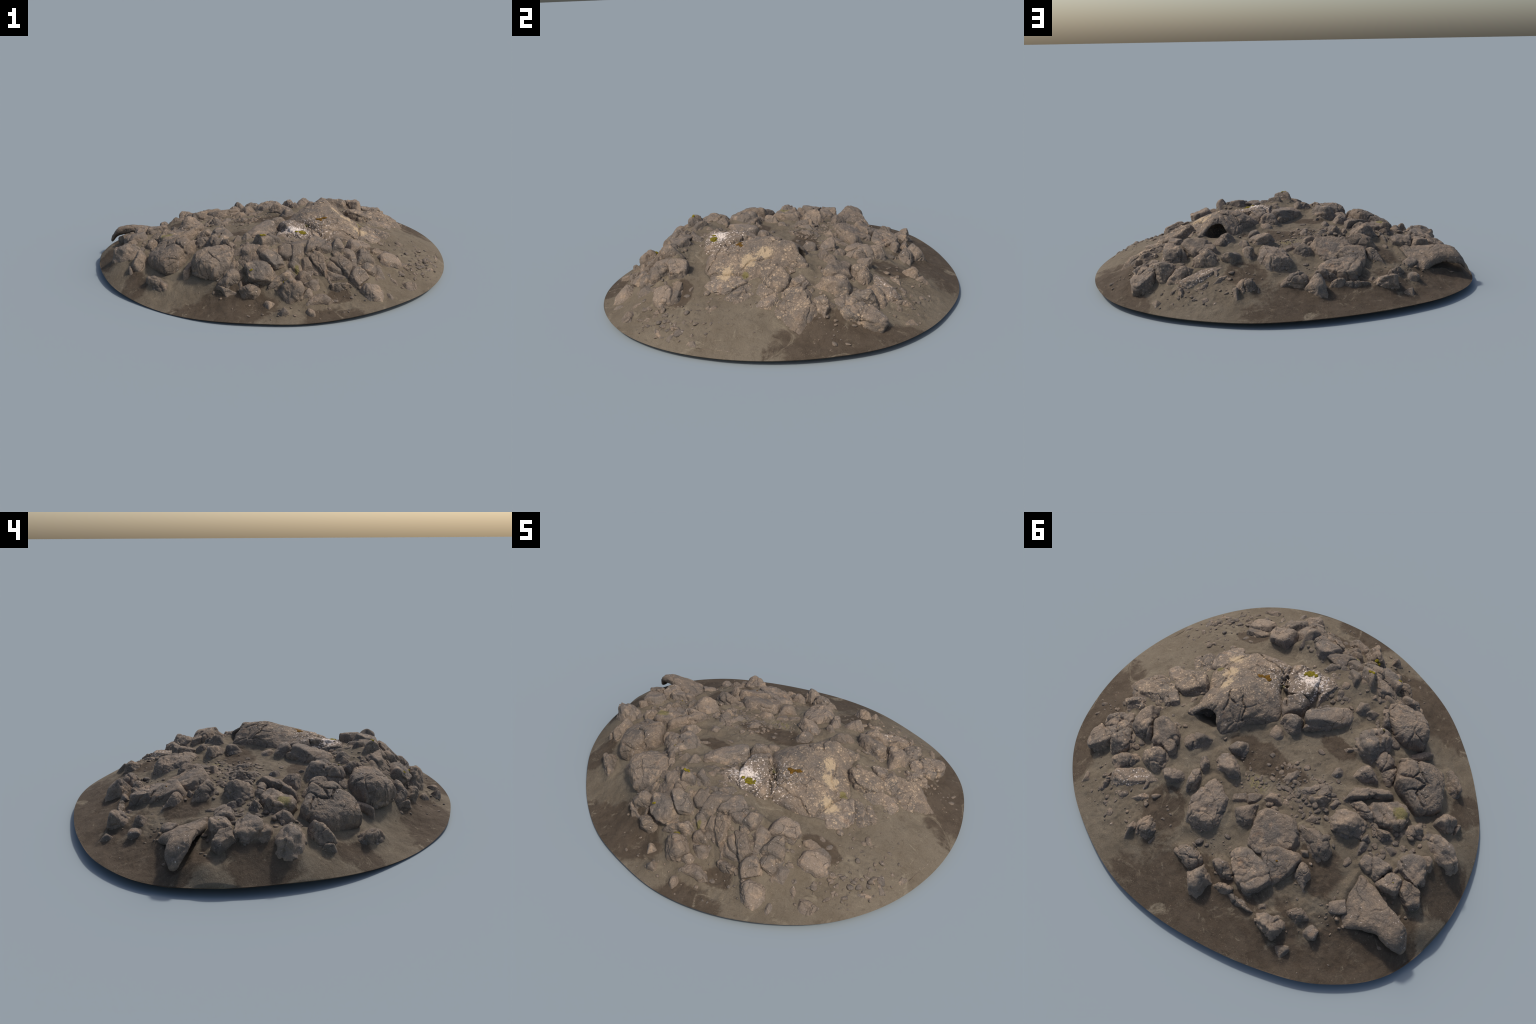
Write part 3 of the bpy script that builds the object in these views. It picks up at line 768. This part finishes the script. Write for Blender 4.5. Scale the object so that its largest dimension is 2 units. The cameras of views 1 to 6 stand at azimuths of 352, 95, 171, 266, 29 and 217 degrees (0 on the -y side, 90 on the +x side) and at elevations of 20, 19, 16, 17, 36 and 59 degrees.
rock('joint_block', 0.032, (-0.005, -0.581), (0.026, -0.621), (0.058, -0.612), (0.055, -0.591), (0.017, -0.558))
rock('joint_block', 0.032, (0.065, -0.614), (0.128, -0.623), (0.104, -0.568), (0.068, -0.569))
rock('joint_block', 0.036, (0.115, -0.585), (0.129, -0.624), (0.167, -0.667), (0.180, -0.630), (0.181, -0.591), (0.144, -0.565))
rock('joint_block', 0.032, (0.184, -0.628), (0.218, -0.657), (0.257, -0.663), (0.250, -0.644), (0.213, -0.610))
rock('joint_block', 0.039, (0.215, -0.605), (0.281, -0.678), (0.312, -0.639), (0.277, -0.606), (0.256, -0.588))
rock('joint_block', 0.026, (0.180, -0.638), (0.193, -0.675), (0.220, -0.678), (0.275, -0.677))
rock('joint_block', 0.026, (0.288, -0.532), (0.289, -0.576), (0.316, -0.620), (0.343, -0.615), (0.353, -0.538))
rock('joint_block', 0.055, (0.328, -0.479), (0.339, -0.541), (0.438, -0.513), (0.445, -0.461), (0.423, -0.439), (0.348, -0.441))
rock('joint_block', 0.039, (0.352, -0.622), (0.438, -0.607), (0.435, -0.577), (0.400, -0.526), (0.368, -0.548))
rock('joint_block', 0.045, (0.491, -0.507), (0.492, -0.563), (0.514, -0.575), (0.572, -0.573), (0.612, -0.537), (0.599, -0.483), (0.537, -0.481))
rock('joint_block', 0.03, (0.466, -0.470), (0.493, -0.490), (0.598, -0.480), (0.596, -0.447), (0.480, -0.439))
rock('joint_block', 0.039, (0.295, -0.688), (0.321, -0.726), (0.386, -0.694), (0.375, -0.668), (0.332, -0.639), (0.306, -0.661))
rock('joint_block', 0.032, (0.365, -0.652), (0.380, -0.669), (0.425, -0.669), (0.435, -0.644), (0.403, -0.608), (0.369, -0.626))
rock('joint_block', 0.029, (0.432, -0.623), (0.444, -0.667), (0.478, -0.665), (0.477, -0.614))
rock('stone', 0.041, (0.324, -0.750), (0.369, -0.804), (0.419, -0.812), (0.443, -0.756), (0.421, -0.719), (0.374, -0.699), (0.339, -0.714), joints=0)
rock('stone', 0.045, (0.188, -0.712), (0.264, -0.723), (0.307, -0.716), (0.271, -0.686), (0.192, -0.683))
rock('stone', 0.085, (-0.080, -0.701), (-0.010, -0.766), (0.023, -0.768), (0.053, -0.708), (0.002, -0.656), (-0.070, -0.679))
rock('stone', 0.055, (-0.113, -0.658), (-0.000, -0.654), (0.018, -0.625), (-0.033, -0.604), (-0.075, -0.623))
rock('stone', 0.054, (0.021, -0.637), (0.037, -0.671), (0.098, -0.658), (0.093, -0.633), (0.047, -0.620))
rock('stone', 0.045, (0.053, -0.694), (0.090, -0.718), (0.132, -0.694), (0.112, -0.660), (0.058, -0.679))
rock('pebble', 0.054, (0.028, -0.753), (0.069, -0.759), (0.088, -0.727), (0.049, -0.713))
rock('boulder', 0.036, (0.039, -0.793), (0.137, -0.797), (0.183, -0.789), (0.168, -0.767), (0.086, -0.737), (0.040, -0.763))
rock('pebble', 0.013, (0.459, -0.749), (0.465, -0.792), (0.482, -0.805), (0.493, -0.783), (0.482, -0.751))
rock('stone', 0.016, (0.567, -0.675), (0.586, -0.722), (0.632, -0.717), (0.657, -0.672), (0.594, -0.663))
rock('pebble', 0.027, (-0.166, -0.731), (-0.145, -0.771), (-0.112, -0.742), (-0.147, -0.718))
rock('pebble', 0.032, (-0.110, -0.814), (-0.095, -0.841), (-0.055, -0.836), (-0.073, -0.796))
rock('stone', 0.027, (0.025, -0.828), (0.037, -0.859), (0.062, -0.873), (0.072, -0.842), (0.051, -0.812))
rock('joint_block', 0.07, (-0.222, -0.564), (-0.214, -0.610), (-0.172, -0.638), (-0.104, -0.646), (-0.099, -0.629), (-0.101, -0.599), (-0.129, -0.574), (-0.183, -0.560))
rock('joint_block', 0.06, (-0.144, -0.550), (-0.111, -0.584), (-0.080, -0.599), (-0.028, -0.578), (-0.062, -0.542), (-0.113, -0.530))
rock('stone', 0.085, (-0.277, -0.614), (-0.270, -0.640), (-0.240, -0.666), (-0.192, -0.676), (-0.165, -0.647), (-0.214, -0.610))
rock('stone', 0.054, (-0.333, -0.563), (-0.277, -0.598), (-0.249, -0.579), (-0.252, -0.548), (-0.317, -0.526))
rock('joint_block', 0.032, (-0.224, -0.488), (-0.197, -0.518), (-0.131, -0.521), (-0.128, -0.509), (-0.189, -0.455))
rock('joint_block', 0.045, (-0.149, -0.447), (-0.126, -0.513), (-0.068, -0.501), (-0.082, -0.472))
rock('joint_block', 0.032, (-0.093, -0.456), (-0.029, -0.478), (-0.022, -0.455), (-0.083, -0.405))
rock('joint_block', 0.02, (0.030, -0.468), (0.083, -0.460), (0.095, -0.412), (0.071, -0.407))
rock('joint_block', 0.02, (-0.031, -0.475), (0.033, -0.482), (0.022, -0.457))
rock('joint_block', 0.02, (-0.027, -0.364), (0.028, -0.382), (0.029, -0.295), (0.002, -0.252))
rock('stone', 0.045, (-0.383, -0.539), (-0.343, -0.618), (-0.297, -0.622), (-0.315, -0.598))
rock('pebble', 0.013, (0.875, -0.359), (0.889, -0.364), (0.905, -0.322), (0.875, -0.323))
rock('stone', 0.009, (0.806, -0.398), (0.811, -0.441), (0.836, -0.460), (0.851, -0.446))
rock('pebble', 0.011, (0.933, -0.230), (0.935, -0.220), (0.943, -0.187))
rock('pebble', 0.009, (0.851, -0.448), (0.869, -0.412), (0.853, -0.439))
rock('pebble', 0.007, (0.659, -0.585), (0.686, -0.605), (0.682, -0.557))
rock('pebble', 0.009, (0.581, -0.607), (0.597, -0.607), (0.604, -0.591), (0.581, -0.579))
rock('stone', 0.009, (0.749, -0.532), (0.791, -0.531), (0.816, -0.495), (0.781, -0.501))
rock('pebble', 0.009, (0.516, -0.673), (0.543, -0.692), (0.548, -0.664), (0.518, -0.639))
rock('stone', 0.041, (0.678, 0.239), (0.689, 0.183), (0.719, 0.198), (0.752, 0.222), (0.719, 0.276), fill=1.17)
rock('stone', 0.05, (-0.208, -0.347), (-0.187, -0.377), (-0.153, -0.357), (-0.162, -0.310), (-0.198, -0.309))

# ------------------------------------------------------------------ soil surface
def poly_dist(p, P):
    """distance outside a convex plan (negative inside)"""
    best = np.full(len(p), 9.0)
    inside = np.ones(len(p), bool)
    for a, b in zip(P, np.roll(P, -1, 0)):
        best = np.minimum(best, seg_dist(p, a, b))
        e = b - a
        inside &= (e[0] * (p[:, 1] - a[1]) - e[1] * (p[:, 0] - a[0])) > 0
    return np.where(inside, -best, best)


SPOKES, RINGS = 960, 250
th = np.linspace(0, 2 * np.pi, SPOKES, endpoint=False)
R = around(RIM_R, th)
s = np.linspace(0, 1, RINGS + 1)[1:]
xy = (s[:, None, None] * (R[:, None] * np.stack([np.cos(th), np.sin(th)], 1))[None]).reshape(-1, 2)
xy = np.concatenate([[[0, 0]], xy])
ss = np.concatenate([[0], np.repeat(s, SPOKES)])
z = soil(xy)
rimz = around(RIM_Z, th)
z[-SPOKES:] = rimz
fade = smooth01((1 - ss) / .06)
q = np.c_[xy, np.zeros(len(xy))]
z += fade * (.007 * fbm(q * 5, 3) + .005 * fbm(q * 17 + 3, 3) + .0011 * fbm(q * 60, 2))
ridge = np.exp(-((xy[:, 0] - .1) / .42) ** 4 - ((xy[:, 1] + .58) / .13) ** 4)      # rougher ground under the packed blocks
z += ridge * (.010 * fbm(q * 22 + 9, 3))
crust = np.zeros(len(xy))
for cx, cy, rad in [(-.12, .16, .2), (.72, -.5, .24), (.45, .6, .2), (-.55, .5, .2), (.2, -.78, .2)]:
    crust = np.maximum(crust, np.exp(-((xy - [cx, cy]) ** 2).sum(1) / rad ** 2))
z += fade * crust * (.006 * fbm(q * 26 + 4, 3) + .004 * (1 - 2 * np.abs(perlin(q * 34))))
bank = np.zeros(len(xy))
for P, h in PLANS:
    lo, hi = P.min(0) - .05, P.max(0) + .05
    i = np.where((xy[:, 0] > lo[0]) & (xy[:, 0] < hi[0]) & (xy[:, 1] > lo[1]) & (xy[:, 1] < hi[1]))[0]
    if len(i):
        dd = np.clip(poly_dist(xy[i], P), 0, None)
        bank[i] = np.maximum(bank[i], min(.012, .22 * h) * np.exp(-(dd / .018) ** 2))
z += fade * bank
z -= .05 * np.exp(-((xy[:, 0] - .345) / .055) ** 4 - ((xy[:, 1] - .075) / .065) ** 4)      # cave floor
z[-SPOKES:] = rimz
top = np.c_[xy, z]
# underside: a thin shell whose edge stands clear of the ground
low = np.c_[.994 * xy[-SPOKES:], np.clip(rimz - .006, 0, None)]
centre = np.array([[0, 0, .016]])
V = np.concatenate([top, low, centre])
ii = np.arange(SPOKES)
jj = (ii + 1) % SPOKES
F = [np.stack([0 * ii, 1 + ii, 1 + jj], 1)]
for k in range(RINGS - 1):
    a, b = 1 + k * SPOKES, 1 + (k + 1) * SPOKES
    F += [np.stack([a + ii, b + ii, b + jj], 1), np.stack([a + ii, b + jj, a + jj], 1)]
a, b = 1 + (RINGS - 1) * SPOKES, len(top)
F += [np.stack([a + ii, b + ii, b + jj], 1), np.stack([a + ii, b + jj, a + jj], 1),
      np.stack([b + ii, 0 * ii + len(V) - 1, b + jj], 1)]
mound = add_mesh('soil_mound', V, np.concatenate(F), EARTH, centre=(0, 0, 0))
mound.data.set_sharp_from_angle(angle=math.radians(60))

# ------------------------------------------------------------------ surface finder
bpy.context.view_layer.update()


def tree_of(objs):
    vs, fs, o = [], [], 0
    for ob in objs:
        m = ob.data
        co = np.empty(len(m.vertices) * 3)
        m.vertices.foreach_get('co', co)
        vs += (co.reshape(-1, 3) + np.array(ob.location)).tolist()
        fs += [tuple(x + o for x in p.vertices) for p in m.polygons]
        o = len(vs)
    return BVHTree.FromPolygons(vs, fs)


rock_tree = tree_of(ROCKS)
mound_tree = tree_of([mound])


def surface(x, y):
    best = None
    for t in (rock_tree, mound_tree):
        hit = t.ray_cast(Vector((x, y, 1)), Vector((0, 0, -1)))
        if hit[0] is not None and (best is None or hit[0].z > best.z):
            best = hit[0]
    return best


# ------------------------------------------------------------------ moss tufts
def moss(x, y, size, mat, lobes=5, flat=.45, seed=1):
    r = np.random.default_rng(7000 + seed)
    vs, fs, o = [], [], 0
    d, f = icosphere(3)
    for k in range(lobes):
        a = r.uniform(0, 2 * np.pi)
        px, py = x + r.uniform(0, size) * np.cos(a), y + r.uniform(0, size) * np.sin(a) * .7
        p = surface(px, py)
        if p is None:
            continue
        rad = size * r.uniform(.3, .6)
        v = d * np.array([rad, rad, rad * flat])
        v *= (1 + .35 * perlin(d * 2.3 + seed + k) + .22 * perlin(d * 6 + k))[:, None]
        vs.append(v + np.array(p) + np.array([0, 0, rad * flat * .25]))
        fs.append(f + o)
        o += len(v)
    if vs:
        add_mesh('moss_tuft', np.concatenate(vs), np.concatenate(fs), mat)


moss(-.035, -.683, .020, YELLOW_MOSS, 5, .6, 1)
moss(-.117, -.488, .014, YELLOW_MOSS, 5, .6, 2)
moss(.110, -.345, .026, YELLOW_MOSS, 8, .35, 3)
moss(.135, -.335, .014, YELLOW_MOSS, 5, .3, 8)
moss(.262, -.190, .022, BROWN_MOSS, 7, .25, 4)
moss(.288, -.182, .018, BROWN_MOSS, 6, .25, 5)
moss(-.205, -.625, .011, YELLOW_MOSS, 3, .5, 6)
moss(-.325, -.295, .006, YELLOW_MOSS, 2, .5, 7)
moss(-.315, .470, .007, BROWN_MOSS, 2, .4, 9)
moss(-.63, .195, .006, YELLOW_MOSS, 2, .4, 10)
moss(-.75, .255, .006, YELLOW_MOSS, 2, .4, 11)

# ------------------------------------------------------------------ rubble packed between the blocks
r = np.random.default_rng(91)
d, f = icosphere(3)
vs, fs, o = [], [], 0
# (centre x, y, spread x, y, count, smallest, largest radius)
packs = [(.10, -.60, .20, .10, 110, .008, .024), (-.18, -.53, .13, .09, 90, .010, .028), (.40, -.58, .12, .08, 40, .008, .020),
         (-.62, .12, .16, .14, 45, .008, .020), (-.28, .17, .12, .12, 40, .006, .016), (-.02, -.33, .12, .10, 40, .008, .020),
         (.54, .28, .14, .14, 40, .008, .020), (-.72, -.05, .12, .12, 25, .008, .018), (.56, .05, .10, .12, 30, .008, .018),
         (.72, -.46, .30, .26, 45, .006, .020), (.50, .62, .14, .10, 25, .008, .018), (-.10, .16, .14, .10, 40, .006, .015),
         (-.33, -.36, .07, .07, 25, .010, .024)]
for cx, cy, sx, sy, n, a0, a1 in packs:
    for _ in range(n):
        x, y = r.normal(cx, sx * .55), r.normal(cy, sy * .55)
        p = mound_tree.ray_cast(Vector((x, y, 1)), Vector((0, 0, -1)))[0]
        if p is None or math.hypot(x, y) > .93 * around(RIM_R, np.array([math.atan2(y, x)]))[0]:
            continue
        sz = a0 + (a1 - a0) * r.uniform() ** 1.8
        k = 9
        nn = r.normal(size=(k, 3))
        nn /= np.linalg.norm(nn, axis=1)[:, None]
        rad = (np.clip(d @ nn.T / r.uniform(.6, 1, k), 0, None) ** 12).sum(1) + 1.3 ** -12
        v = d * (rad ** (-1 / 12))[:, None] * np.array([r.uniform(.8, 1.3), r.uniform(.8, 1.3), r.uniform(.5, .8)]) * sz
        g2 = slope((x, y))
        v[:, 2] += v[:, :2] @ g2 * .8
        v += np.array(p) - np.array([0, 0, .25 * sz])
        v = craggy(v, vertex_normals(v, f), .0028 * min(1, sz / .018), int(r.integers(1, 99)), fracture=0)
        vs.append(v)
        fs.append(f + o)
        o += len(v)
rubble = add_mesh('rubble', np.concatenate(vs), np.concatenate(fs), BASALT)
rubble['kind'] = 'stuff'

# ------------------------------------------------------------------ loose gravel
r = np.random.default_rng(77)
d, f = icosphere(2)
vs, fs, o = [], [], 0
clusters = [(-.12, .15, .13, 60), (-.25, .10, .10, 50), (.55, .60, .16, 45), (.70, -.55, .20, 110), (.30, .62, .12, 30), (-.05, .55, .10, 25),
            (-.55, .55, .14, 20), (.62, -.15, .2, 25), (-.35, .22, .12, 40), (.25, -.75, .12, 30), (-.1, -.8, .12, 20), (-.7, .05, .12, 25), (.1, .25, .10, 30),
            (-.25, -.45, .15, 40), (.15, -.62, .2, 60), (-.62, .45, .06, 25), (.85, .25, .12, 25), (.80, -.42, .14, 40), (-.75, .3, .1, 15)]
for cx, cy, sp, n in clusters:
    for _ in range(n):
        x, y = r.normal(cx, sp * .6), r.normal(cy, sp * .6)
        rr = math.hypot(x, y)
        if rr > .97 * around(RIM_R, np.array([math.atan2(y, x)]))[0]:
            continue
        p = mound_tree.ray_cast(Vector((x, y, 1)), Vector((0, 0, -1)))[0]
        if p is None:
            continue
        sz = min(.013, .0032 * math.exp(r.exponential(.55)))
        sh = np.array([r.uniform(.8, 1.7), r.uniform(.7, 1.2), r.uniform(.4, .8)]) * sz
        nn = r.normal(size=(8, 3))
        nn /= np.linalg.norm(nn, axis=1)[:, None]
        rad = (np.clip(d @ nn.T / r.uniform(.6, 1, 8), 0, None) ** 10).sum(1) + 1.3 ** -10
        v = d * (rad ** -.1)[:, None] * sh
        a = r.uniform(0, 6.3)
        ca, sa = math.cos(a), math.sin(a)
        v = np.c_[v[:, 0] * ca - v[:, 1] * sa, v[:, 0] * sa + v[:, 1] * ca, v[:, 2]]
        vs.append(v + np.array(p) + np.array([0, 0, sh[2] * .1]))
        fs.append(f + o)
        o += len(v)
gravel = add_mesh('gravel', np.concatenate(vs), np.concatenate(fs), BASALT)
gravel['kind'] = 'stuff'
